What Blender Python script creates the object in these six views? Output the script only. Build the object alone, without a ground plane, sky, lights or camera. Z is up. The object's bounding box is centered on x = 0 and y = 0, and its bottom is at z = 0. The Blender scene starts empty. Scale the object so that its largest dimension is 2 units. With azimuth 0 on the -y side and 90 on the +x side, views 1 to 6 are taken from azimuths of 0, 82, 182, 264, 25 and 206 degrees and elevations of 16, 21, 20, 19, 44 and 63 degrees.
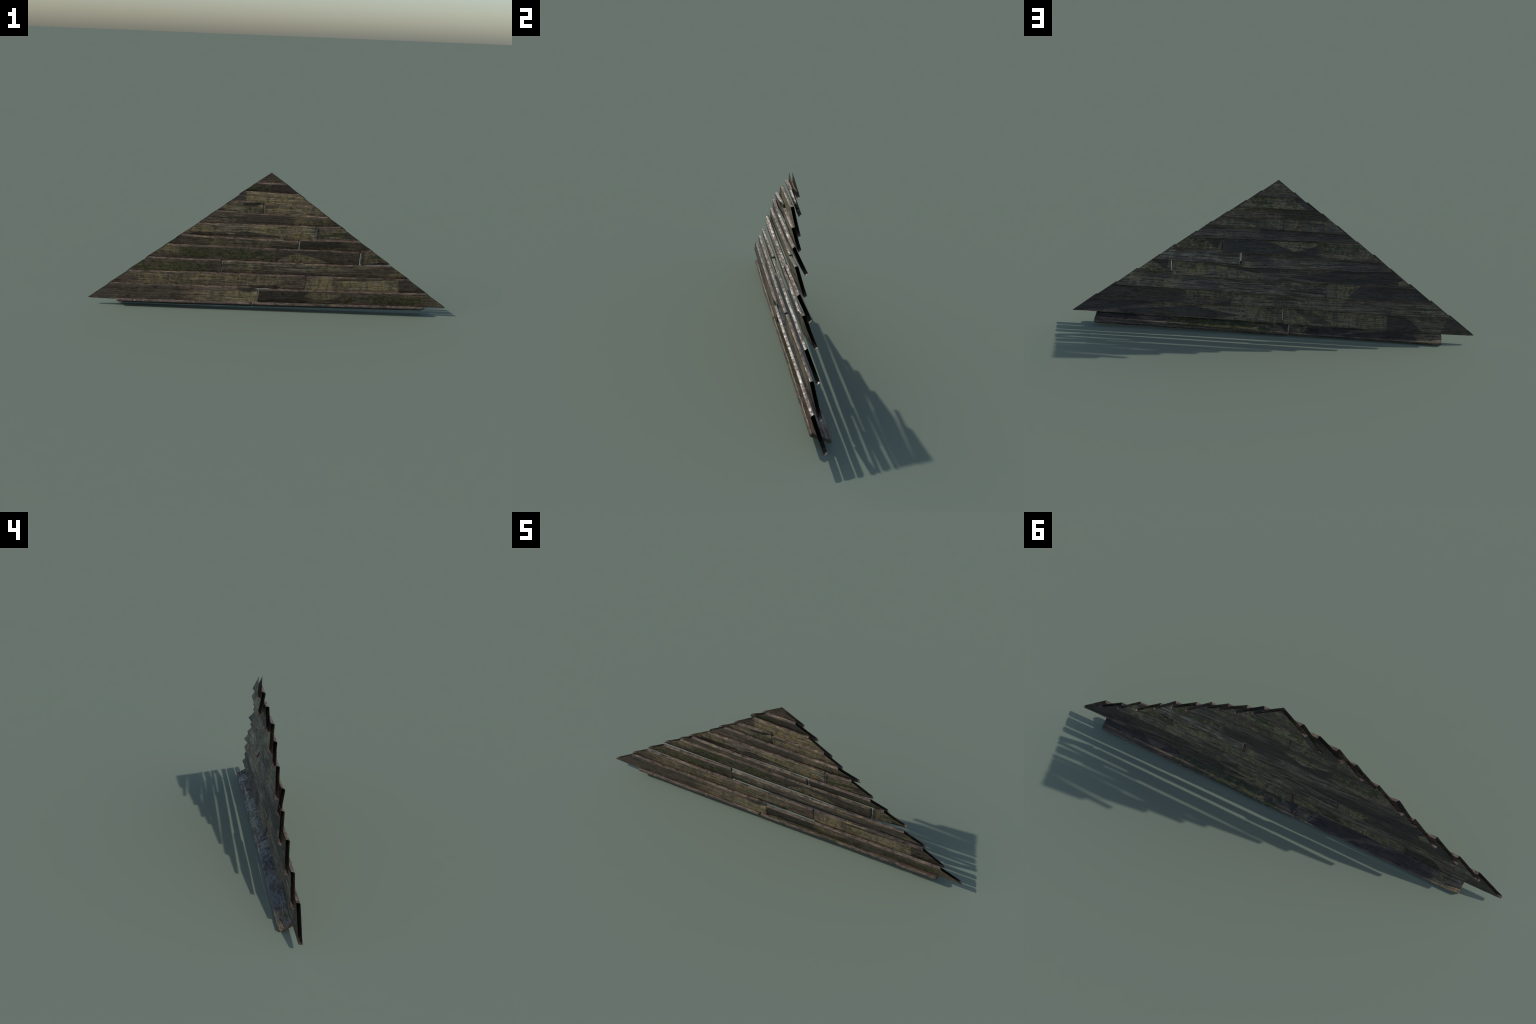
import bpy, bmesh, math
from mathutils import Vector, Matrix, noise

# ------------------------------------------------------------------ frame
APEX = Vector((-0.004, 0.0, 0.7762))       # top of the gable
TIP_L = Vector((-1.0, 0.0, 0.0385))        # lower left tip of the slope cut
TIP_R = Vector((1.0, 0.0, 0.0525))         # lower right tip
THICK = 0.0150                             # plank thickness

# ------------------------------------------------------------------ planks
# Each plank is a leaning board: its upper long edge stands towards the front
# (-y), its lower edge towards the back.
#  x0, x1   : span along the wall
#  a, b     : (x, y, z) of the upper front edge at two places along the plank
#  lean a,b : lean from the vertical in degrees at these places
#  width    : plank width
#  ends     : which ends are natural sawn ends ("L", "R"); others are cut by
#             the slopes of the gable
PLANKS = [
    # row 0, the starter course, lies almost flat
    dict(row=0, x0=-0.838, x1=-0.0865, a=(-0.836, -0.0455, 0.0325), b=(-0.09, -0.0445, 0.0403),
         lean=(67, 64.5), width=0.0835, ends="LR", seed=1),
    dict(row=0, x0=-0.0845, x1=0.877, a=(-0.085, -0.0440, 0.0403), b=(0.875, -0.0405, 0.0505),
         lean=(65, 66), width=0.0875, ends="LR", seed=2),
    dict(row=1, x0=-1.06, x1=-0.0530, a=(-0.871, -0.042, 0.1345), b=(-0.054, -0.042, 0.1362),
         lean=(8.1, 8.5), width=0.0975, ends="R", seed=3, gouge="R"),
    dict(row=1, x0=-0.0505, x1=1.06, a=(-0.049, -0.0490, 0.1292), b=(0.885, -0.043, 0.1362),
         lean=(20, 20), width=0.0880, ends="L", seed=4),
    dict(row=2, x0=-1.0, x1=0.2080, a=(-0.774, -0.0386, 0.2080), b=(0.206, -0.0415, 0.2140),
         lean=(13.2, 13.2), width=0.0870, ends="R", seed=5),
    dict(row=2, x0=0.2092, x1=1.0, a=(0.213, -0.0375, 0.2118), b=(0.776, -0.0327, 0.2145),
         lean=(9.5, 9.5), width=0.0905, ends="L", seed=6),
    dict(row=3, x0=-0.9, x1=-0.2580, a=(-0.668, -0.0344, 0.2876), b=(-0.2574, -0.0344, 0.2850),
         bow=0.002, lean=(14.5, 14.5), width=0.0900, ends="R", seed=7),
    dict(row=3, x0=-0.2568, x1=0.9, a=(-0.257, -0.038, 0.2800), b=(0.68, -0.038, 0.2860),
         bow=0.002, lean=(21, 21), width=0.0865, ends="L", seed=8),
    dict(row=4, x0=-0.8, x1=0.4978, a=(-0.562, -0.0322, 0.3640), b=(0.4964, -0.0385, 0.3592),
         lean=(17, 17), width=0.0920, ends="R", seed=9),
    dict(row=4, x0=0.5028, x1=0.8, a=(0.5055, -0.0395, 0.3690), b=(0.561, -0.0323, 0.3697),
         lean=(12, 12), width=0.0860, ends="L", seed=10),
    dict(row=5, x0=-0.7, x1=0.1602, a=(-0.483, -0.0457, 0.4230), b=(0.158, -0.0457, 0.4075),
         bow=0.002, lean=(24.5, 24.5), width=0.0840, ends="R", seed=11),
    dict(row=5, x0=0.1652, x1=0.7, a=(0.1685, -0.0449, 0.4165), b=(0.49, -0.0449, 0.4212),
         lean=(27, 27), width=0.0820, ends="L", seed=12),
    dict(row=6, x0=-0.65, x1=0.2488, a=(-0.3935, -0.0383, 0.4890), b=(0.2455, -0.0420, 0.4962),
         lean=(14, 14), width=0.0930, ends="R", seed=13),
    dict(row=6, x0=0.2506, x1=0.65, a=(0.2514, -0.0450, 0.4932), b=(0.385, -0.0394, 0.4968),
         lean=(11, 11), width=0.0850, ends="L", seed=14),
    dict(row=7, x0=-0.3865, x1=0.55, a=(-0.295, -0.0422, 0.5620), b=(0.31, -0.0376, 0.5500),
         bow=0.006, lean=(15.7, 24), width=0.0818, ends="L", seed=15, gouge="L"),
    dict(row=8, x0=-0.45, x1=-0.0385, a=(-0.220, -0.0406, 0.6178), b=(-0.0405, -0.0406, 0.6210),
         bow=0.002, lean=(18, 18), width=0.0925, ends="R", seed=16, gouge="R"),
    dict(row=8, x0=-0.0373, x1=0.45, a=(-0.0397, -0.032, 0.6040), b=(0.23, -0.032, 0.6076),
         bow=0.003, lean=(12, 12), width=0.0722, ends="L", seed=17),
    dict(row=9, x0=-0.4, x1=0.4, a=(-0.1447, -0.0272, 0.6735), b=(0.149, -0.0263, 0.6670),
         bow=0.003, lean=(8, 8), width=0.0845, ends="", seed=18),
    dict(row=10, x0=-0.1755, x1=0.3, a=(-0.083, -0.0232, 0.7190), b=(0.078, -0.0254, 0.7180),
         lean=(23, 20), width=0.0835, ends="L", seed=19),
    dict(row=11, x0=-0.25, x1=0.25, a=(-0.0086, -0.0195, 0.7790), b=(0.0, -0.0195, 0.7788),
         lean=(14, 14), width=0.0865, ends="", seed=20),
]


def lerp(a, b, t):
    return a + (b - a) * t


def plank_frame(p):
    """object matrix (origin at the plank's middle) and tilt at a local x."""
    a, b = Vector(p["a"]), Vector(p["b"])
    xm = 0.5 * (p["x0"] + p["x1"])

    def at(x):
        t = (x - a.x) / (b.x - a.x)
        tc = max(-0.3, min(1.3, t))
        return (Vector((x, lerp(a.y, b.y, t), lerp(a.z, b.z, t))),
                math.radians(lerp(p["lean"][0], p["lean"][1], tc)))
    top, th = at(xm)
    d = Vector((0, math.sin(th), -math.cos(th)))       # down the board
    n = Vector((0, math.cos(th), math.sin(th)))        # to the back
    origin = top + d * (p["width"] / 2) + n * (THICK / 2 - 0.0006)
    ex = (b - a).normalized()
    ez = (-d - ex * (-d).dot(ex)).normalized()
    ey = ez.cross(ex)
    m = Matrix.Identity(4)
    for i, v in enumerate((ex, ey, ez)):
        m[0][i], m[1][i], m[2][i] = v.x, v.y, v.z
    m.translation = origin
    return m, at, th


def section(w, t, r):
    """rounded rectangle as (y, z, nz) points, counter-clockwise from front."""
    pts = []
    hw, ht = w / 2, t / 2
    nface, nedge, ncorner = 10, 2, 3
    # front face, from top to bottom
    corners = [(-ht + r, hw - r, 90), (-ht + r, -hw + r, 180),
               (ht - r, -hw + r, 270), (ht - r, hw - r, 0)]
    for i, (cy, cz, a0) in enumerate(corners):
        for k in range(ncorner + 1):
            ang = math.radians(a0 + 90.0 * k / ncorner)
            pts.append((cy + r * math.cos(ang), cz + r * math.sin(ang)))
        ny, nz, na = corners[(i + 1) % 4]
        last = pts[-1]
        ang = math.radians(na)
        nxt = (ny + r * math.cos(ang), nz + r * math.sin(ang))
        n = nface if i % 2 == 0 else nedge
        for k in range(1, n):
            f = k / n
            pts.append((lerp(last[0], nxt[0], f), lerp(last[1], nxt[1], f)))
    return pts


def build_plank(p):
    m, at, thm = plank_frame(p)
    inv = m.inverted()
    w, t, s = p["width"], THICK, p["seed"] * 7.31
    length = p["x1"] - p["x0"]
    hl = length / 2
    sec = section(w, t, 0.0022)
    # stations along the plank, denser at sawn ends
    xs = []
    nseg = max(20, int(length / 0.010))
    xs = [lerp(-hl, hl, i / nseg) for i in range(nseg + 1)]
    rc = 0.009                                     # plan rounding of sawn ends
    if "L" in p["ends"]:
        xs = [-hl + rc * f for f in (0, .06, .2, .4, .7)] + [x for x in xs if x > -hl + rc]
    if "R" in p["ends"]:
        xs = [x for x in xs if x < hl - rc] + [hl - rc * f for f in (.7, .4, .2, .06, 0)]
    bm = bmesh.new()
    rings = []
    for x in xs:
        wx = 0.5 * (p["x0"] + p["x1"]) + x
        twist = at(wx)[1] - thm
        # inset of the outline at sawn ends
        e = 1e9
        if "L" in p["ends"]:
            e = min(e, x + hl)
        if "R" in p["ends"]:
            e = min(e, hl - x)
        inset = 0.0
        thin = 0.0
        if e < rc:
            u = 1 - e / rc
            inset = rc * 0.75 * (1 - math.sqrt(max(0.0, 1 - u * u)))
            thin = 0.0018 * max(0.0, 1 - e / 0.003)
        top_n = 0.0026 * noise.noise((x * 7, s, 0.3)) + 0.0014 * noise.noise((x * 38, s, 5.1))
        bot_n = 0.0026 * noise.noise((x * 6, s, 9.7)) + 0.0014 * noise.noise((x * 35, s, 3.2))
        # split splinters: short steps in the edges
        st = noise.noise((x * 16, s, 21.0))
        if st > 0.34:
            top_n -= 0.0016
        st = noise.noise((x * 15, s, 31.0))
        if st > 0.34:
            bot_n += 0.0016
        g = 0.0
        if p.get("gouge") == "R":
            g = max(0.0, 1 - (hl - x) / 0.05)
        if p.get("gouge") == "L":
            g = max(0.0, 1 - (x + hl) / 0.075)
        ring = []
        for (y, z) in sec:
            f = z / (w / 2)
            zz = z + (top_n if f > 0 else bot_n) * abs(f)
            zz *= 1 - inset / (w / 2)
            yy = y * (1 - thin / (t / 2))
            yy += 0.0007 * noise.noise((x * 5, z * 22, s)) + 0.0004 * noise.noise((x * 14, z * 90, s + 4))
            if g > 0 and f > 0.2:
                k = (f - 0.2) / 0.8
                if y < 0:
                    yy += 0.0065 * min(1, g * 2.2) * min(1, k * 3)
                zz -= 0.012 * g * g * k
            yy -= p.get("bow", 0.0) * max(0.0, 1 - (x / (0.8 * hl)) ** 2)
            # natural end is slightly broken
            xx = x
            if e < rc:
                jag = 0.0016 * noise.noise((f * 4.0, y * 60, s + 11))
                xx += jag * (1 - e / rc)
            if twist:
                c, sn = math.cos(twist), math.sin(twist)
                # turn about the upper front edge
                oy, oz = yy + t / 2, zz - w / 2
                yy, zz = oy * c - oz * sn - t / 2, oy * sn + oz * c + w / 2
            ring.append(bm.verts.new((xx, yy, zz)))
        rings.append(ring)
    n = len(sec)
    for r0, r1 in zip(rings, rings[1:]):
        for i in range(n):
            j = (i + 1) % n
            bm.faces.new((r0[i], r1[i], r1[j], r0[j]))
    # caps of sawn ends: strips between the two faces
    def cap(ring, flip):
        k = n // 2
        lo, hi = 0, n - 1
        c = bm.verts.new(sum((v.co for v in ring), Vector()) / n)
        for i in range(n):
            j = (i + 1) % n
            f = (ring[j], ring[i], c) if flip else (ring[i], ring[j], c)
            bm.faces.new(f)
    if "L" in p["ends"]:
        cap(rings[0], False)
    if "R" in p["ends"]:
        cap(rings[-1], True)
    bmesh.ops.recalc_face_normals(bm, faces=bm.faces)
    # the two slopes of the gable saw the planks off
    if p["row"] > 0:
        for tip in (TIP_L, TIP_R):
            edge = (APEX - tip).normalized()
            nrm = Vector((-edge.z, 0, edge.x))
            if nrm.z < 0:
                nrm = -nrm
            co = inv @ APEX
            no = inv.to_3x3() @ nrm
            bmesh.ops.bisect_plane(bm, geom=bm.verts[:] + bm.edges[:] + bm.faces[:],
                                   plane_co=co, plane_no=no, clear_outer=True, dist=1e-6)
    me = bpy.data.meshes.new("plank")
    bm.to_mesh(me)
    bm.free()
    for poly in me.polygons:
        poly.use_smooth = True
    me.set_sharp_from_angle(angle=math.radians(50))
    ob = bpy.data.objects.new("plank", me)
    ob.matrix_world = m
    bpy.context.scene.collection.objects.link(ob)
    return ob


# ------------------------------------------------------------------ weathering
# Where each kind of weathering sits on which plank.  A zone is a soft patch
# between two x positions and two heights across the board (-1 lower edge,
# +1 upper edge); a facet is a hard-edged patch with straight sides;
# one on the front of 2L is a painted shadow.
ZONES = {}


def zone(name, face, kind, strength, x0, x1, f0, f1):
    ZONES.setdefault(name, []).append((face, kind, strength, True,
                                       [(x0, f0), (x1, f0), (x1, f1), (x0, f1)]))


def facet(name, face, kind, strength, *pts):
    ZONES.setdefault(name, []).append((face, kind, strength, False, list(pts)))


zone("1L", "front", "dark", 0.55, -1.006, -0.473, -1.00, 1.00)
facet("1L", "front", "gray", 0.50, (-0.575, 0.06), (-0.456, 0.42), (-0.541, -0.24))
zone("1L", "front", "tan", 0.90, -0.388, -0.042, -1.00, 0.50)
zone("1L", "front", "gray", 0.80, -0.258, -0.076, -0.60, 0.30)
facet("1L", "front", "dark", 0.90, (-0.165, 1.12), (-0.058, 1.21), (-0.060, 0.63), (-0.111, 0.39), (-0.165, 0.67))
zone("1R", "front", "dark", 0.85, -0.051, 0.233, -1.00, 1.00)
facet("1R", "front", "tan", 0.80, (0.198, 0.12), (0.241, 0.73), (0.411, 0.77), (0.410, 0.31), (0.305, -0.53))
facet("1R", "front", "dark", 0.60, (0.305, -0.53), (0.413, 0.31), (0.417, -0.68))
zone("1R", "front", "moss", 1.00, 0.414, 0.868, -0.70, 0.50)
zone("1R", "front", "tan", 0.45, 0.744, 1.011, -1.00, 1.00)
zone("2L", "front", "tan", 0.70, -0.791, -0.475, 0.20, 0.90)
zone("2L", "front", "tan", 0.70, -0.723, -0.305, -1.00, 0.30)
zone("2L", "front", "moss", 0.50, -0.723, -0.333, -1.00, 0.30)
zone("2L", "front", "tan", 0.60, -0.475, 0.092, -1.00, 1.00)
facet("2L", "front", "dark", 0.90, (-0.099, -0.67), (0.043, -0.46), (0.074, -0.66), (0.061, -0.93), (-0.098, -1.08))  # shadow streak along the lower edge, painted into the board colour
zone("2R", "front", "tan", 0.90, 0.228, 0.721, -1.00, 1.00)
facet("2R", "front", "dark", 0.85, (0.349, 0.93), (0.765, 1.13), (0.766, 0.93), (0.385, 0.54))
facet("2R", "front", "dark", 0.40, (0.327, 0.95), (0.385, 0.51), (0.469, -0.82), (0.366, -0.70))
facet("2R", "front", "dark", 0.80, (0.717, 1.13), (0.967, 1.33), (0.983, -1.26), (0.731, -1.46))
zone("3L", "front", "moss", 1.00, -0.769, -0.307, -0.80, 0.60)
zone("3L", "front", "tan", 0.60, -0.701, -0.330, -1.00, -0.20)
zone("3L", "front", "dark", 0.60, -0.341, -0.251, -1.00, 1.00)
zone("3R", "front", "gray", 0.80, -0.255, 0.269, -0.10, 0.90)
zone("3R", "front", "tan", 0.50, -0.195, -0.074, -1.00, 1.00)
zone("3R", "front", "tan", 0.60, 0.258, 0.399, 0.00, 1.00)
zone("3R", "front", "gray", 0.30, 0.258, 0.686, -1.00, 1.00)
zone("3R", "front", "tan", 0.50, 0.675, 0.771, -1.00, 1.00)
zone("3R", "front", "dark", 0.40, -0.074, 0.658, -1.00, -0.40)
zone("4L", "front", "tan", 0.70, -0.652, -0.450, -0.20, 1.00)
zone("4L", "front", "moss", 1.00, -0.506, 0.035, -0.70, 0.80)
facet("4L", "front", "dark", 0.70, (0.033, 0.93), (0.497, 1.33), (0.507, -0.83), (0.038, -1.39))
facet("4L", "front", "tan", 0.95, (0.042, -0.80), (0.075, -0.10), (0.157, 0.57), (0.265, -0.10), (0.340, -0.68))
zone("4L", "front", "tan", 0.40, 0.299, 0.439, -1.00, 1.00)
zone("4R", "front", "tan", 0.60, 0.510, 0.675, -1.00, 1.00)
zone("4R", "front", "moss", 0.90, 0.516, 0.658, -0.30, 0.50)
facet("4R", "front", "dark", 0.90, (0.577, -0.97), (0.615, -0.46), (0.663, -0.84), (0.664, -1.14))
facet("4R", "front", "dark", 0.80, (0.491, 1.11), (0.516, 1.10), (0.521, -1.03), (0.500, -1.03))
zone("5L", "front", "dark", 0.50, -0.567, -0.486, -1.00, 1.00)
zone("5L", "front", "tan", 0.50, -0.394, 0.032, -0.40, 1.00)
facet("5L", "front", "dark", 0.70, (0.005, -0.01), (0.165, 0.64), (0.167, -0.21), (0.006, -0.53))
zone("5R", "front", "dark", 0.70, 0.166, 0.395, -0.30, 1.00)
zone("5R", "front", "moss", 0.40, 0.283, 0.551, -1.00, 1.00)
zone("5R", "front", "tan", 0.50, 0.255, 0.551, -1.00, -0.10)
zone("6L", "front", "tan", 0.95, -0.456, -0.323, -0.10, 0.90)
facet("6L", "front", "dark", 0.85, (-0.462, -0.63), (-0.423, -0.13), (-0.256, 0.06), (-0.211, -0.45))
zone("6L", "front", "gray", 0.70, -0.329, -0.054, -0.20, 1.00)
zone("6L", "front", "tan", 0.50, -0.329, -0.054, -1.00, 1.00)
facet("6L", "front", "dark", 0.85, (-0.217, -0.48), (-0.151, 0.20), (0.055, -0.39), (0.056, -0.60))
zone("6L", "front", "tan", 1.00, -0.110, 0.207, -1.00, 1.00)
zone("6L", "front", "moss", 0.40, -0.026, 0.190, -1.00, 1.00)
zone("6L", "front", "gray", 0.80, 0.198, 0.251, -1.00, 1.00)
zone("6R", "front", "tan", 0.50, 0.256, 0.479, -1.00, 1.00)
zone("6R", "front", "moss", 1.00, 0.261, 0.417, -0.40, 0.40)
facet("6R", "front", "dark", 0.75, (0.383, -0.58), (0.416, 0.43), (0.487, -0.72))
facet("6R", "front", "dark", 0.85, (0.242, 1.06), (0.264, 1.06), (0.266, -0.66), (0.247, -0.66))
facet("7", "front", "dark", 0.45, (-0.208, -0.77), (-0.128, 1.15), (0.071, 1.16), (0.075, -0.62))
zone("7", "front", "dark", 0.25, -0.057, 0.126, -1.00, 1.00)
zone("7", "front", "tan", 0.80, 0.126, 0.342, -1.00, 1.00)
zone("7", "front", "gray", 0.20, -0.341, -0.148, -1.00, 1.00)
zone("8L", "front", "tan", 0.90, -0.260, -0.040, -1.00, 1.00)
zone("8L", "front", "gray", 0.80, -0.205, -0.045, -0.80, 0.20)
zone("8L", "front", "moss", 0.40, -0.260, -0.040, -1.00, 0.00)
facet("8L", "front", "dark", 0.90, (-0.151, 0.89), (-0.052, 0.89), (-0.052, 0.58), (-0.095, 0.37), (-0.150, 0.52))
zone("8R", "front", "tan", 0.85, -0.034, 0.216, -1.00, 1.00)
zone("8R", "front", "gray", 0.70, -0.026, 0.244, -0.70, 0.30)
zone("8R", "front", "tan", 0.50, 0.189, 0.327, -1.00, 1.00)
facet("8R", "front", "dark", 0.70, (-0.033, 0.95), (0.044, 0.93), (0.034, 0.50), (-0.032, 0.37))
facet("9", "front", "dark", 0.75, (-0.263, 0.93), (-0.136, 1.12), (-0.133, -0.66), (-0.261, -0.86))
zone("9", "front", "tan", 0.95, -0.130, 0.203, -1.00, 1.00)
zone("9", "front", "moss", 0.35, -0.089, 0.181, -1.00, 1.00)
zone("10", "front", "moss", 1.00, -0.154, -0.003, -1.00, 0.60)
zone("10", "front", "tan", 0.30, -0.154, -0.003, -1.00, 1.00)
facet("10", "front", "dark", 0.80, (0.006, 1.10), (0.153, 1.15), (0.169, -0.49), (-0.024, -0.57))
zone("11", "front", "dark", 0.50, -0.101, 0.099, -0.10, 1.00)
zone("11", "front", "tan", 1.00, -0.101, 0.077, -0.80, -0.25)
zone("0L", "front", "dark", 0.60, -0.841, -0.091, -1.00, 1.00)
zone("0R", "front", "dark", 0.60, -0.091, 0.884, -1.00, 1.00)
zone("11", "back", "tan", 0.50, -0.099, 0.103, -1.00, 1.00)
zone("11", "back", "moss", 0.50, -0.099, 0.071, -1.00, 1.00)
facet("11", "back", "brown", 0.90, (0.102, -0.50), (-0.020, -0.56), (-0.106, -0.66), (-0.107, -1.01), (0.101, -1.10))
zone("10", "back", "tan", 0.90, -0.144, 0.188, -1.00, 1.00)
zone("10", "back", "moss", 0.70, -0.102, 0.128, -1.00, 1.00)
facet("10", "back", "dark", 0.85, (-0.075, 0.23), (-0.128, 0.29), (-0.166, -0.95), (-0.140, -0.93))
zone("9", "back", "tan", 0.40, -0.034, 0.247, -1.00, 1.00)
zone("9", "back", "dark", 0.70, -0.260, -0.023, -1.00, 1.00)
zone("8R", "back", "tan", 0.60, -0.031, 0.323, -1.00, 1.00)
facet("8R", "back", "dark", 0.60, (0.176, 0.25), (0.061, 0.27), (-0.014, -0.90), (0.081, -0.89))
zone("8L", "back", "tan", 0.50, -0.329, -0.039, -1.00, 1.00)
facet("8L", "back", "dark", 0.50, (-0.128, 0.05), (-0.232, -0.10), (-0.321, -0.87), (-0.218, -0.89))
zone("7", "back", "gray", 0.30, 0.207, 0.404, -1.00, 1.00)
zone("7", "back", "dark", 0.65, -0.376, 0.070, -1.00, 1.00)
zone("6R", "back", "tan", 0.80, 0.262, 0.505, -1.00, 1.00)
zone("6R", "back", "moss", 0.70, 0.317, 0.493, -1.00, 1.00)
facet("6R", "back", "dark", 0.90, (0.343, 0.31), (0.254, 0.33), (0.265, -0.22), (0.271, -0.91))
zone("6L", "back", "dark", 0.85, -0.212, 0.253, -1.00, 1.00)
facet("6L", "back", "tan", 0.75, (0.036, 0.39), (-0.210, 0.64), (-0.206, 0.25), (-0.095, -0.50))
zone("6L", "back", "tan", 0.45, -0.502, -0.212, -1.00, 1.00)
zone("6L", "back", "moss", 0.90, -0.415, -0.215, -0.60, 0.60)
zone("5R", "back", "gray", 0.70, 0.166, 0.578, -1.00, 0.60)
zone("5R", "back", "tan", 0.35, 0.260, 0.483, -1.00, 1.00)
zone("5L", "back", "tan", 0.90, 0.093, 0.160, -1.00, -0.20)
zone("5L", "back", "dark", 0.50, 0.022, 0.149, -0.20, 1.00)
zone("5L", "back", "gray", 0.30, -0.365, 0.022, -1.00, 1.00)
zone("5L", "back", "dark", 0.50, -0.573, -0.310, -1.00, 1.00)
zone("4R", "back", "tan", 0.80, 0.506, 0.681, -1.00, 1.00)
zone("4R", "back", "moss", 0.60, 0.539, 0.670, -1.00, 1.00)
facet("4R", "back", "dark", 0.90, (0.597, 0.45), (0.516, 0.36), (0.520, -0.73))
zone("4L", "back", "tan", 0.80, 0.047, 0.502, -1.00, 1.00)
facet("4L", "back", "dark", 0.85, (0.304, 0.44), (-0.029, 0.24), (-0.030, -0.12), (0.079, -0.26))
facet("4L", "back", "dark", 0.85, (-0.055, -0.58), (-0.313, 0.44), (-0.593, 0.78), (-0.702, -0.89), (-0.394, -0.97))
facet("4L", "back", "dark", 0.80, (-0.022, -0.82), (-0.044, -0.56), (-0.128, -0.94), (-0.039, -0.92))
facet("4L", "back", "tan", 0.90, (-0.591, -0.55), (-0.625, -0.14), (-0.685, -0.85), (-0.608, -0.77))
zone("3R", "back", "tan", 0.80, 0.658, 0.720, -0.50, 0.60)
zone("3R", "back", "tan", 0.80, 0.437, 0.579, -1.00, 0.20)
zone("3R", "back", "gray", 0.35, -0.258, 0.777, -1.00, 1.00)
zone("3R", "back", "tan", 0.30, -0.258, 0.426, -1.00, 1.00)
facet("3R", "back", "dark", 0.70, (-0.058, -0.44), (-0.235, 0.09), (-0.254, -0.60), (-0.153, -0.62))
zone("3L", "back", "tan", 0.70, -0.425, -0.263, -1.00, 1.00)
zone("3L", "back", "moss", 0.70, -0.425, -0.275, -0.40, 0.50)
facet("3L", "back", "dark", 0.88, (-0.366, -0.70), (-0.434, 0.70), (-0.683, 0.74), (-0.777, -0.89), (-0.394, -1.04))
zone("2R", "back", "dark", 0.55, 0.427, 0.922, -1.00, 1.00)
facet("2R", "back", "gray", 0.50, (0.728, -0.40), (0.620, 0.36), (0.654, -0.29))
zone("2R", "back", "tan", 0.60, 0.211, 0.438, -0.30, 1.00)
facet("2R", "back", "dark", 0.70, (0.306, -1.02), (0.208, -0.20), (0.207, -1.03))
zone("2L", "back", "tan", 0.50, -0.026, 0.206, -1.00, 1.00)
zone("2L", "back", "gray", 0.30, -0.884, 0.143, -1.00, 1.00)
zone("2L", "back", "tan", 0.40, -0.381, -0.099, -1.00, 1.00)
zone("2L", "back", "tan", 0.45, -0.873, -0.604, -1.00, -0.10)
facet("1R", "back", "dark", 0.85, (1.025, 0.35), (0.658, 0.49), (0.566, 0.43), (0.781, -0.49), (1.005, -0.99))
facet("1R", "back", "dark", 0.80, (0.781, -0.53), (0.394, 0.32), (0.157, -0.44), (0.253, -0.86), (0.734, -0.92))
zone("1R", "back", "tan", 0.75, -0.052, 0.587, -1.00, 1.00)
zone("1R", "back", "moss", 0.40, -0.052, 0.199, -1.00, 1.00)
zone("1L", "back", "tan", 0.70, -0.562, -0.052, -1.00, 1.00)
facet("1L", "back", "dark", 0.60, (-0.101, 0.72), (-0.216, 0.36), (-0.304, -0.73), (-0.196, -0.64))
facet("1L", "back", "dark", 0.80, (-0.565, 0.67), (-0.650, 0.63), (-0.749, -0.97), (-0.571, -0.93))
zone("1L", "back", "gray", 0.25, -0.838, -0.658, -1.00, 1.00)
facet("1L", "back", "dark", 0.70, (-0.867, 0.98), (-1.012, -1.13), (-0.831, -0.94))
facet("0R", "back", "dark", 0.85, (0.888, 0.47), (0.704, 0.54), (0.609, -0.50), (0.877, -0.56))
facet("0R", "back", "dark", 0.80, (0.536, 0.43), (0.481, 0.02), (0.603, -0.54))
zone("0R", "back", "moss", 1.00, -0.021, 0.521, -1.00, 1.00)
zone("0R", "back", "tan", 0.40, -0.078, 0.521, -1.00, 1.00)
facet("0R", "back", "dark", 0.90, (-0.020, 0.47), (-0.088, 0.44), (-0.074, -0.68))
zone("0L", "back", "moss", 0.80, -0.180, -0.095, -1.00, 1.00)
zone("0L", "back", "tan", 0.50, -0.180, -0.095, -1.00, 1.00)
facet("0L", "back", "dark", 0.90, (-0.156, -0.76), (-0.188, 0.62), (-0.492, 0.56), (-0.356, -0.43), (-0.278, -1.55))
facet("0L", "back", "dark", 0.85, (-0.356, -0.56), (-0.589, 0.41), (-0.722, -0.55), (-0.670, -1.10), (-0.278, -1.58))
zone("0L", "back", "tan", 0.80, -0.842, -0.712, -1.00, 1.00)
zone("0L", "back", "moss", 0.50, -0.830, -0.729, -1.00, 1.00)



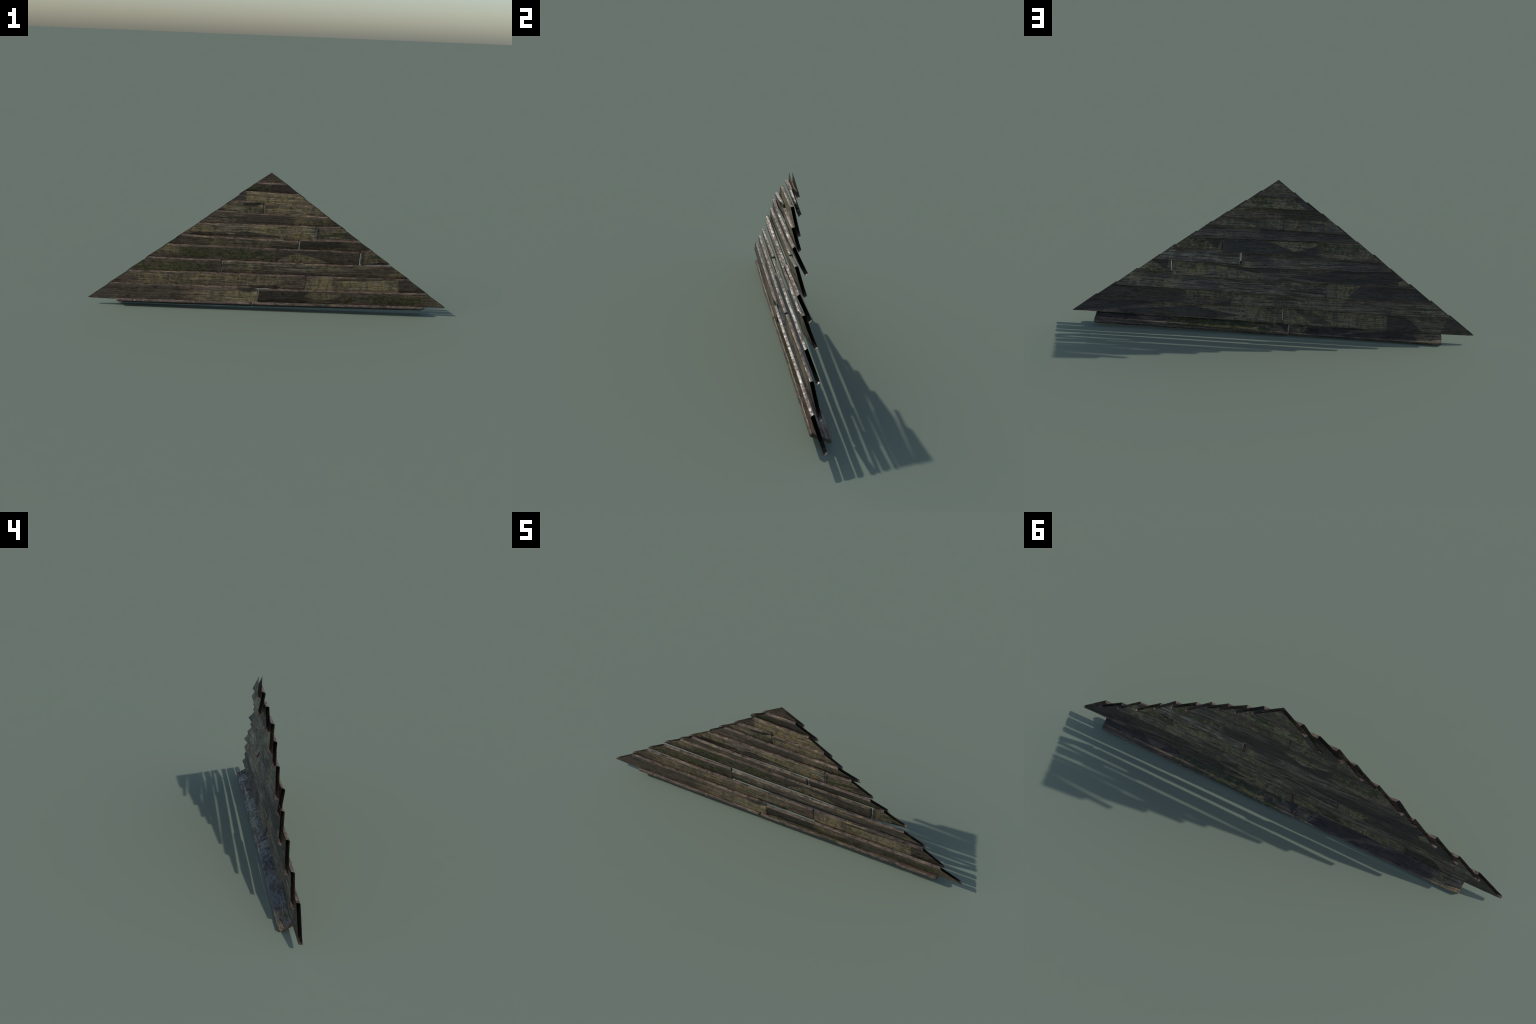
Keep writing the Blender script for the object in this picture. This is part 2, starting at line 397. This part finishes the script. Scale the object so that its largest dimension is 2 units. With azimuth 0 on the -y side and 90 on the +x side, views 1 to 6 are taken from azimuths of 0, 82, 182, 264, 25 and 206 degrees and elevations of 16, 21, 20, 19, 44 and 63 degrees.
class Nodes:
    """small helper to write node trees as expressions"""

    def __init__(self, tree):
        self.t = tree

    def put(self, sock, v):
        if hasattr(v, "is_output"):
            self.t.links.new(v, sock)
        elif isinstance(v, (tuple, list)) and len(v) == 3 and sock.type == 'RGBA':
            sock.default_value = (*v, 1)
        else:
            sock.default_value = v

    def math(self, op, a, b=0.0, c=0.0, clamp=False):
        n = self.t.nodes.new("ShaderNodeMath")
        n.operation = op
        n.use_clamp = clamp
        for i, v in enumerate((a, b, c)):
            self.put(n.inputs[i], v)
        return n.outputs[0]

    def dot(self, v, k):
        n = self.t.nodes.new("ShaderNodeVectorMath")
        n.operation = 'DOT_PRODUCT'
        self.put(n.inputs[0], v)
        n.inputs[1].default_value = k
        return n.outputs["Value"]

    def vec(self, op, a, b):
        n = self.t.nodes.new("ShaderNodeVectorMath")
        n.operation = op
        self.put(n.inputs[0], a)
        self.put(n.inputs[1], b)
        return n.outputs[0]

    def noise(self, p, scale, offset, detail=3.0, rough=0.55):
        m = self.t.nodes.new("ShaderNodeMapping")
        self.put(m.inputs["Vector"], p)
        m.inputs["Scale"].default_value = scale
        m.inputs["Location"].default_value = (offset * 3.7, offset * 1.9, offset * 5.3)
        n = self.t.nodes.new("ShaderNodeTexNoise")
        n.inputs["Scale"].default_value = 1.0
        n.inputs["Detail"].default_value = detail
        n.inputs["Roughness"].default_value = rough
        self.t.links.new(m.outputs[0], n.inputs["Vector"])
        return n.outputs["Fac"], n.outputs["Color"]

    def ramp(self, v, lo, hi):
        """0 at lo, 1 at hi"""
        n = self.t.nodes.new("ShaderNodeMapRange")
        n.interpolation_type = 'SMOOTHSTEP'
        self.put(n.inputs["Value"], v)
        n.inputs["From Min"].default_value = lo
        n.inputs["From Max"].default_value = hi
        return n.outputs[0]

    def lerp(self, a, b, t):
        n = self.t.nodes.new("ShaderNodeMix")
        n.data_type = 'FLOAT'
        n.clamp_factor = True
        self.put(n.inputs[0], t)
        self.put(n.inputs[2], a)
        self.put(n.inputs[3], b)
        return n.outputs[0]

    def mix(self, a, b, t, mode='MIX'):
        n = self.t.nodes.new("ShaderNodeMix")
        n.data_type = 'RGBA'
        n.blend_type = mode
        n.clamp_factor = True
        self.put(n.inputs[0], t)
        self.put(n.inputs[6], a)
        self.put(n.inputs[7], b)
        return n.outputs[2]


# wood colours (linear)
BROWN_LO, BROWN_HI = (0.034, 0.025, 0.018), (0.158, 0.110, 0.078)
OLIVE, TAN = (0.072, 0.066, 0.031), (0.310, 0.228, 0.108)
BEIGE = (0.250, 0.188, 0.132)
GRAY = (0.300, 0.285, 0.195)
MOSS_LO, MOSS_HI = (0.022, 0.030, 0.006), (0.060, 0.066, 0.018)
DARK_LO, DARK_HI = (0.018, 0.014, 0.011), (0.055, 0.043, 0.032)
WORN = (0.118, 0.082, 0.063)


def plank_material(p):
    mat = bpy.data.materials.new("weathered_wood")
    mat.use_nodes = True
    t = mat.node_tree
    t.nodes.clear()
    N = Nodes(t)
    out = t.nodes.new("ShaderNodeOutputMaterial")
    bsdf = t.nodes.new("ShaderNodeBsdfPrincipled")
    t.links.new(bsdf.outputs[0], out.inputs[0])
    tc = t.nodes.new("ShaderNodeTexCoord")
    P = tc.outputs["Object"]
    sep = t.nodes.new("ShaderNodeSeparateXYZ")
    t.links.new(P, sep.inputs[0])
    s = p["seed"] * 1.37
    hw = p["width"] / 2
    xm = 0.5 * (p["x0"] + p["x1"])

    # ---- textures
    wob = N.noise(P, (14, 14, 30), s + 2, 2)[1]
    wobv = N.vec('MULTIPLY', N.vec('SUBTRACT', wob, (0.5, 0.5, 0.5)), (0.05, 0.0, 0.028))
    PW = N.vec('ADD', P, wobv)
    # grain runs along the board and bends a little round knots
    bend = N.vec('MULTIPLY', N.vec('SUBTRACT', N.noise(P, (9, 9, 16), s + 5, 1)[1], (0.5, 0.5, 0.5)),
                 (0.0, 0.0, 0.014))
    PG = N.vec('ADD', P, bend)
    grain = N.noise(PG, (7, 40, 190), s, 5, 0.62)[0]
    fine = N.noise(PG, (30, 90, 620), s + 7, 3, 0.6)[0]
    mott = N.noise(P, (45, 45, 70), s + 3, 5, 0.6)[0]
    streak = N.noise(PW, (75, 12, 12), s + 11, 4, 0.6)[0]
    blot = N.noise(P, (26, 26, 34), s + 17, 5, 0.62)[0]
    moss_n = N.noise(P, (70, 70, 110), s + 23, 6, 0.7)[0]
    crack = N.noise(PG, (4.5, 10, 75), s + 31, 3, 0.5)[0]
    side = N.noise(P, (5, 60, 5), s + 37, 1)[0]

    # ---- weights of each kind of weathering
    front = N.math('LESS_THAN', sep.outputs[1], 0.0)
    back = N.math('SUBTRACT', 1.0, front)
    W = dict(tan=0.22, gray=0.06, moss=0.12, dark=0.0)
    for face, kind, strength, soft, pts in ZONES.get(p["name"], []):
        loc = [(x - xm, f * hw) for x, f in pts]
        area = sum(a[0] * b[1] - b[0] * a[1] for a, b in zip(loc, loc[1:] + loc[:1]))
        if area < 0:
            loc.reverse()
        m = front if face == "front" else back
        src = PW if soft else P
        for (ax, az), (bx, bz) in zip(loc, loc[1:] + loc[:1]):
            dx, dz = bx - ax, bz - az
            l = math.hypot(dx, dz) or 1.0
            nx, nz = -dz / l, dx / l                    # inward
            c = -(nx * ax + nz * az)
            k = 1 / ((0.045 if abs(nx) > abs(nz) else 0.014) if soft else 0.0016)
            d = N.dot(src, (nx, 0.0, nz))
            m = N.math('MINIMUM', m, N.math('MULTIPLY_ADD', d, k, c * k + 0.5, clamp=True))
        if kind == "brown":
            for w in W:
                W[w] = N.lerp(W[w], 0.0, N.math('MULTIPLY', m, strength))
            continue
        W[kind] = N.lerp(W[kind], strength, m) if not soft else N.math('MAXIMUM', W[kind], N.math('MULTIPLY', m, strength))
        if kind == "tan" and not soft:
            W["dark"] = N.lerp(W["dark"], 0.0, m)

    # ---- colour
    g = N.ramp(N.math('ADD', N.math('MULTIPLY', grain, 0.7), N.math('MULTIPLY', mott, 0.3)), 0.34, 0.66)
    col = N.mix(BROWN_LO, BROWN_HI, g)
    tanc = N.mix(OLIVE, TAN, N.ramp(N.math('ADD', N.math('MULTIPLY', streak, 0.65), N.math('MULTIPLY', grain, 0.35)), 0.40, 0.64))
    tanc = N.mix(tanc, N.mix((0.062, 0.048, 0.034), BEIGE, N.ramp(grain, 0.36, 0.62)), N.math('MULTIPLY', N.ramp(N.noise(P, (34, 20, 52), s + 41, 4, 0.6)[0], 0.44, 0.60), 0.85))
    tm = N.math('MULTIPLY', W["tan"], 1.45)
    tm = N.ramp(N.math('ADD', tm, N.math('MULTIPLY', N.math('SUBTRACT', N.math('ADD', blot, streak), 1.0), 2.2)), 0.30, 1.25)
    col = N.mix(col, tanc, tm)
    gm = N.math('MULTIPLY', W["gray"], N.ramp(N.math('ADD', grain, N.math('MULTIPLY', N.math('SUBTRACT', blot, 0.5), 0.8)), 0.46, 0.64))
    col = N.mix(col, GRAY, N.math('MULTIPLY', gm, 0.85))
    mossc = N.mix(MOSS_LO, MOSS_HI, N.ramp(mott, 0.35, 0.65))
    mm = N.ramp(N.math('ADD', N.math('MULTIPLY', N.math('SUBTRACT', moss_n, 0.5), 1.6), N.math('ADD', N.math('SUBTRACT', blot, 0.5), N.math('MULTIPLY', W["moss"], 0.42))), 0.24, 0.44)
    col = N.mix(col, mossc, N.math('MULTIPLY', mm, 0.9))
    # vertical water stains
    col = N.mix(col, (0.42, 0.46, 0.34), N.math('MULTIPLY', N.ramp(streak, 0.52, 0.68), 0.55), 'MULTIPLY')
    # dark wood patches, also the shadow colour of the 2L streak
    darkc = N.mix(DARK_LO, DARK_HI, N.ramp(N.math('ADD', N.math('MULTIPLY', mott, 0.6), N.math('MULTIPLY', grain, 0.4)), 0.36, 0.64))
    col = N.mix(col, darkc, W["dark"])
    # fine lengthwise grain and long cracks
    fg = N.lerp(0.42, 1.32, N.ramp(fine, 0.34, 0.60))
    col = N.mix(col, fg, 0.8, 'MULTIPLY')
    cm = N.math('SUBTRACT', 1.0, N.ramp(N.math('ABSOLUTE', N.math('SUBTRACT', crack, 0.47)), 0.004, 0.020))
    cm = N.math('MULTIPLY', cm, N.ramp(blot, 0.44, 0.58))
    col = N.mix(col, (0.016, 0.012, 0.009), N.math('MULTIPLY', cm, 0.85))
    # worn long edges and sawn ends
    az = N.math('ABSOLUTE', sep.outputs[2])
    wear = N.ramp(N.math('ADD', az, N.math('MULTIPLY', N.math('SUBTRACT', mott, 0.5), 0.012)), hw - 0.0050, hw - 0.0012)
    wear = N.math('MULTIPLY', wear, N.lerp(0.15, 1.0, N.ramp(N.noise(P, (13, 60, 5), s + 43, 3)[0], 0.40, 0.60)))
    ax = N.math('ABSOLUTE', sep.outputs[0])
    hl = 0.5 * (p["x1"] - p["x0"])
    endw = N.ramp(ax, hl - 0.004, hl - 0.001)
    wear = N.math('MAXIMUM', wear, N.math('MULTIPLY', endw, 0.5))
    wornc = N.mix((0.036, 0.026, 0.020), WORN, N.ramp(N.math('ADD', N.math('MULTIPLY', mott, 0.5), N.math('MULTIPLY', fine, 0.5)), 0.38, 0.62))
    col = N.mix(col, wornc, N.math('MULTIPLY', wear, 0.66 if p["row"] else 0.4))
    N.put(bsdf.inputs["Base Color"], col)

    # ---- gloss and relief
    rough = N.lerp(0.30, 0.82, N.ramp(N.math('ADD', N.math('MULTIPLY', mott, 0.6), N.math('MULTIPLY', side, 0.4)), 0.38, 0.60))
    N.put(bsdf.inputs["Roughness"], rough)
    bsdf.inputs["Specular IOR Level"].default_value = 0.45
    h = N.math('ADD', N.math('MULTIPLY', grain, 0.8), N.math('ADD', N.math('MULTIPLY', fine, 0.35), N.math('MULTIPLY', moss_n, 0.35)))
    h = N.math('SUBTRACT', h, N.math('MULTIPLY', cm, 0.7))
    bump = t.nodes.new("ShaderNodeBump")
    bump.inputs["Strength"].default_value = 0.6
    bump.inputs["Distance"].default_value = 0.0022
    t.links.new(h, bump.inputs["Height"])
    t.links.new(bump.outputs[0], bsdf.inputs["Normal"])
    return mat


# ------------------------------------------------------------------ assemble
root = bpy.data.objects.new("wooden_gable_wall", None)
root["label"] = "triangular gable of dark mossy overlapping weathered planks"
root["category"] = "gable wall"
bpy.context.scene.collection.objects.link(root)

for p in PLANKS:
    mates = [q for q in PLANKS if q["row"] == p["row"]]
    p["name"] = str(p["row"]) + ("LR"[mates.index(p)] if len(mates) == 2 else "")
    ob = build_plank(p)
    ob.data.materials.append(plank_material(p))
    ob.parent = root
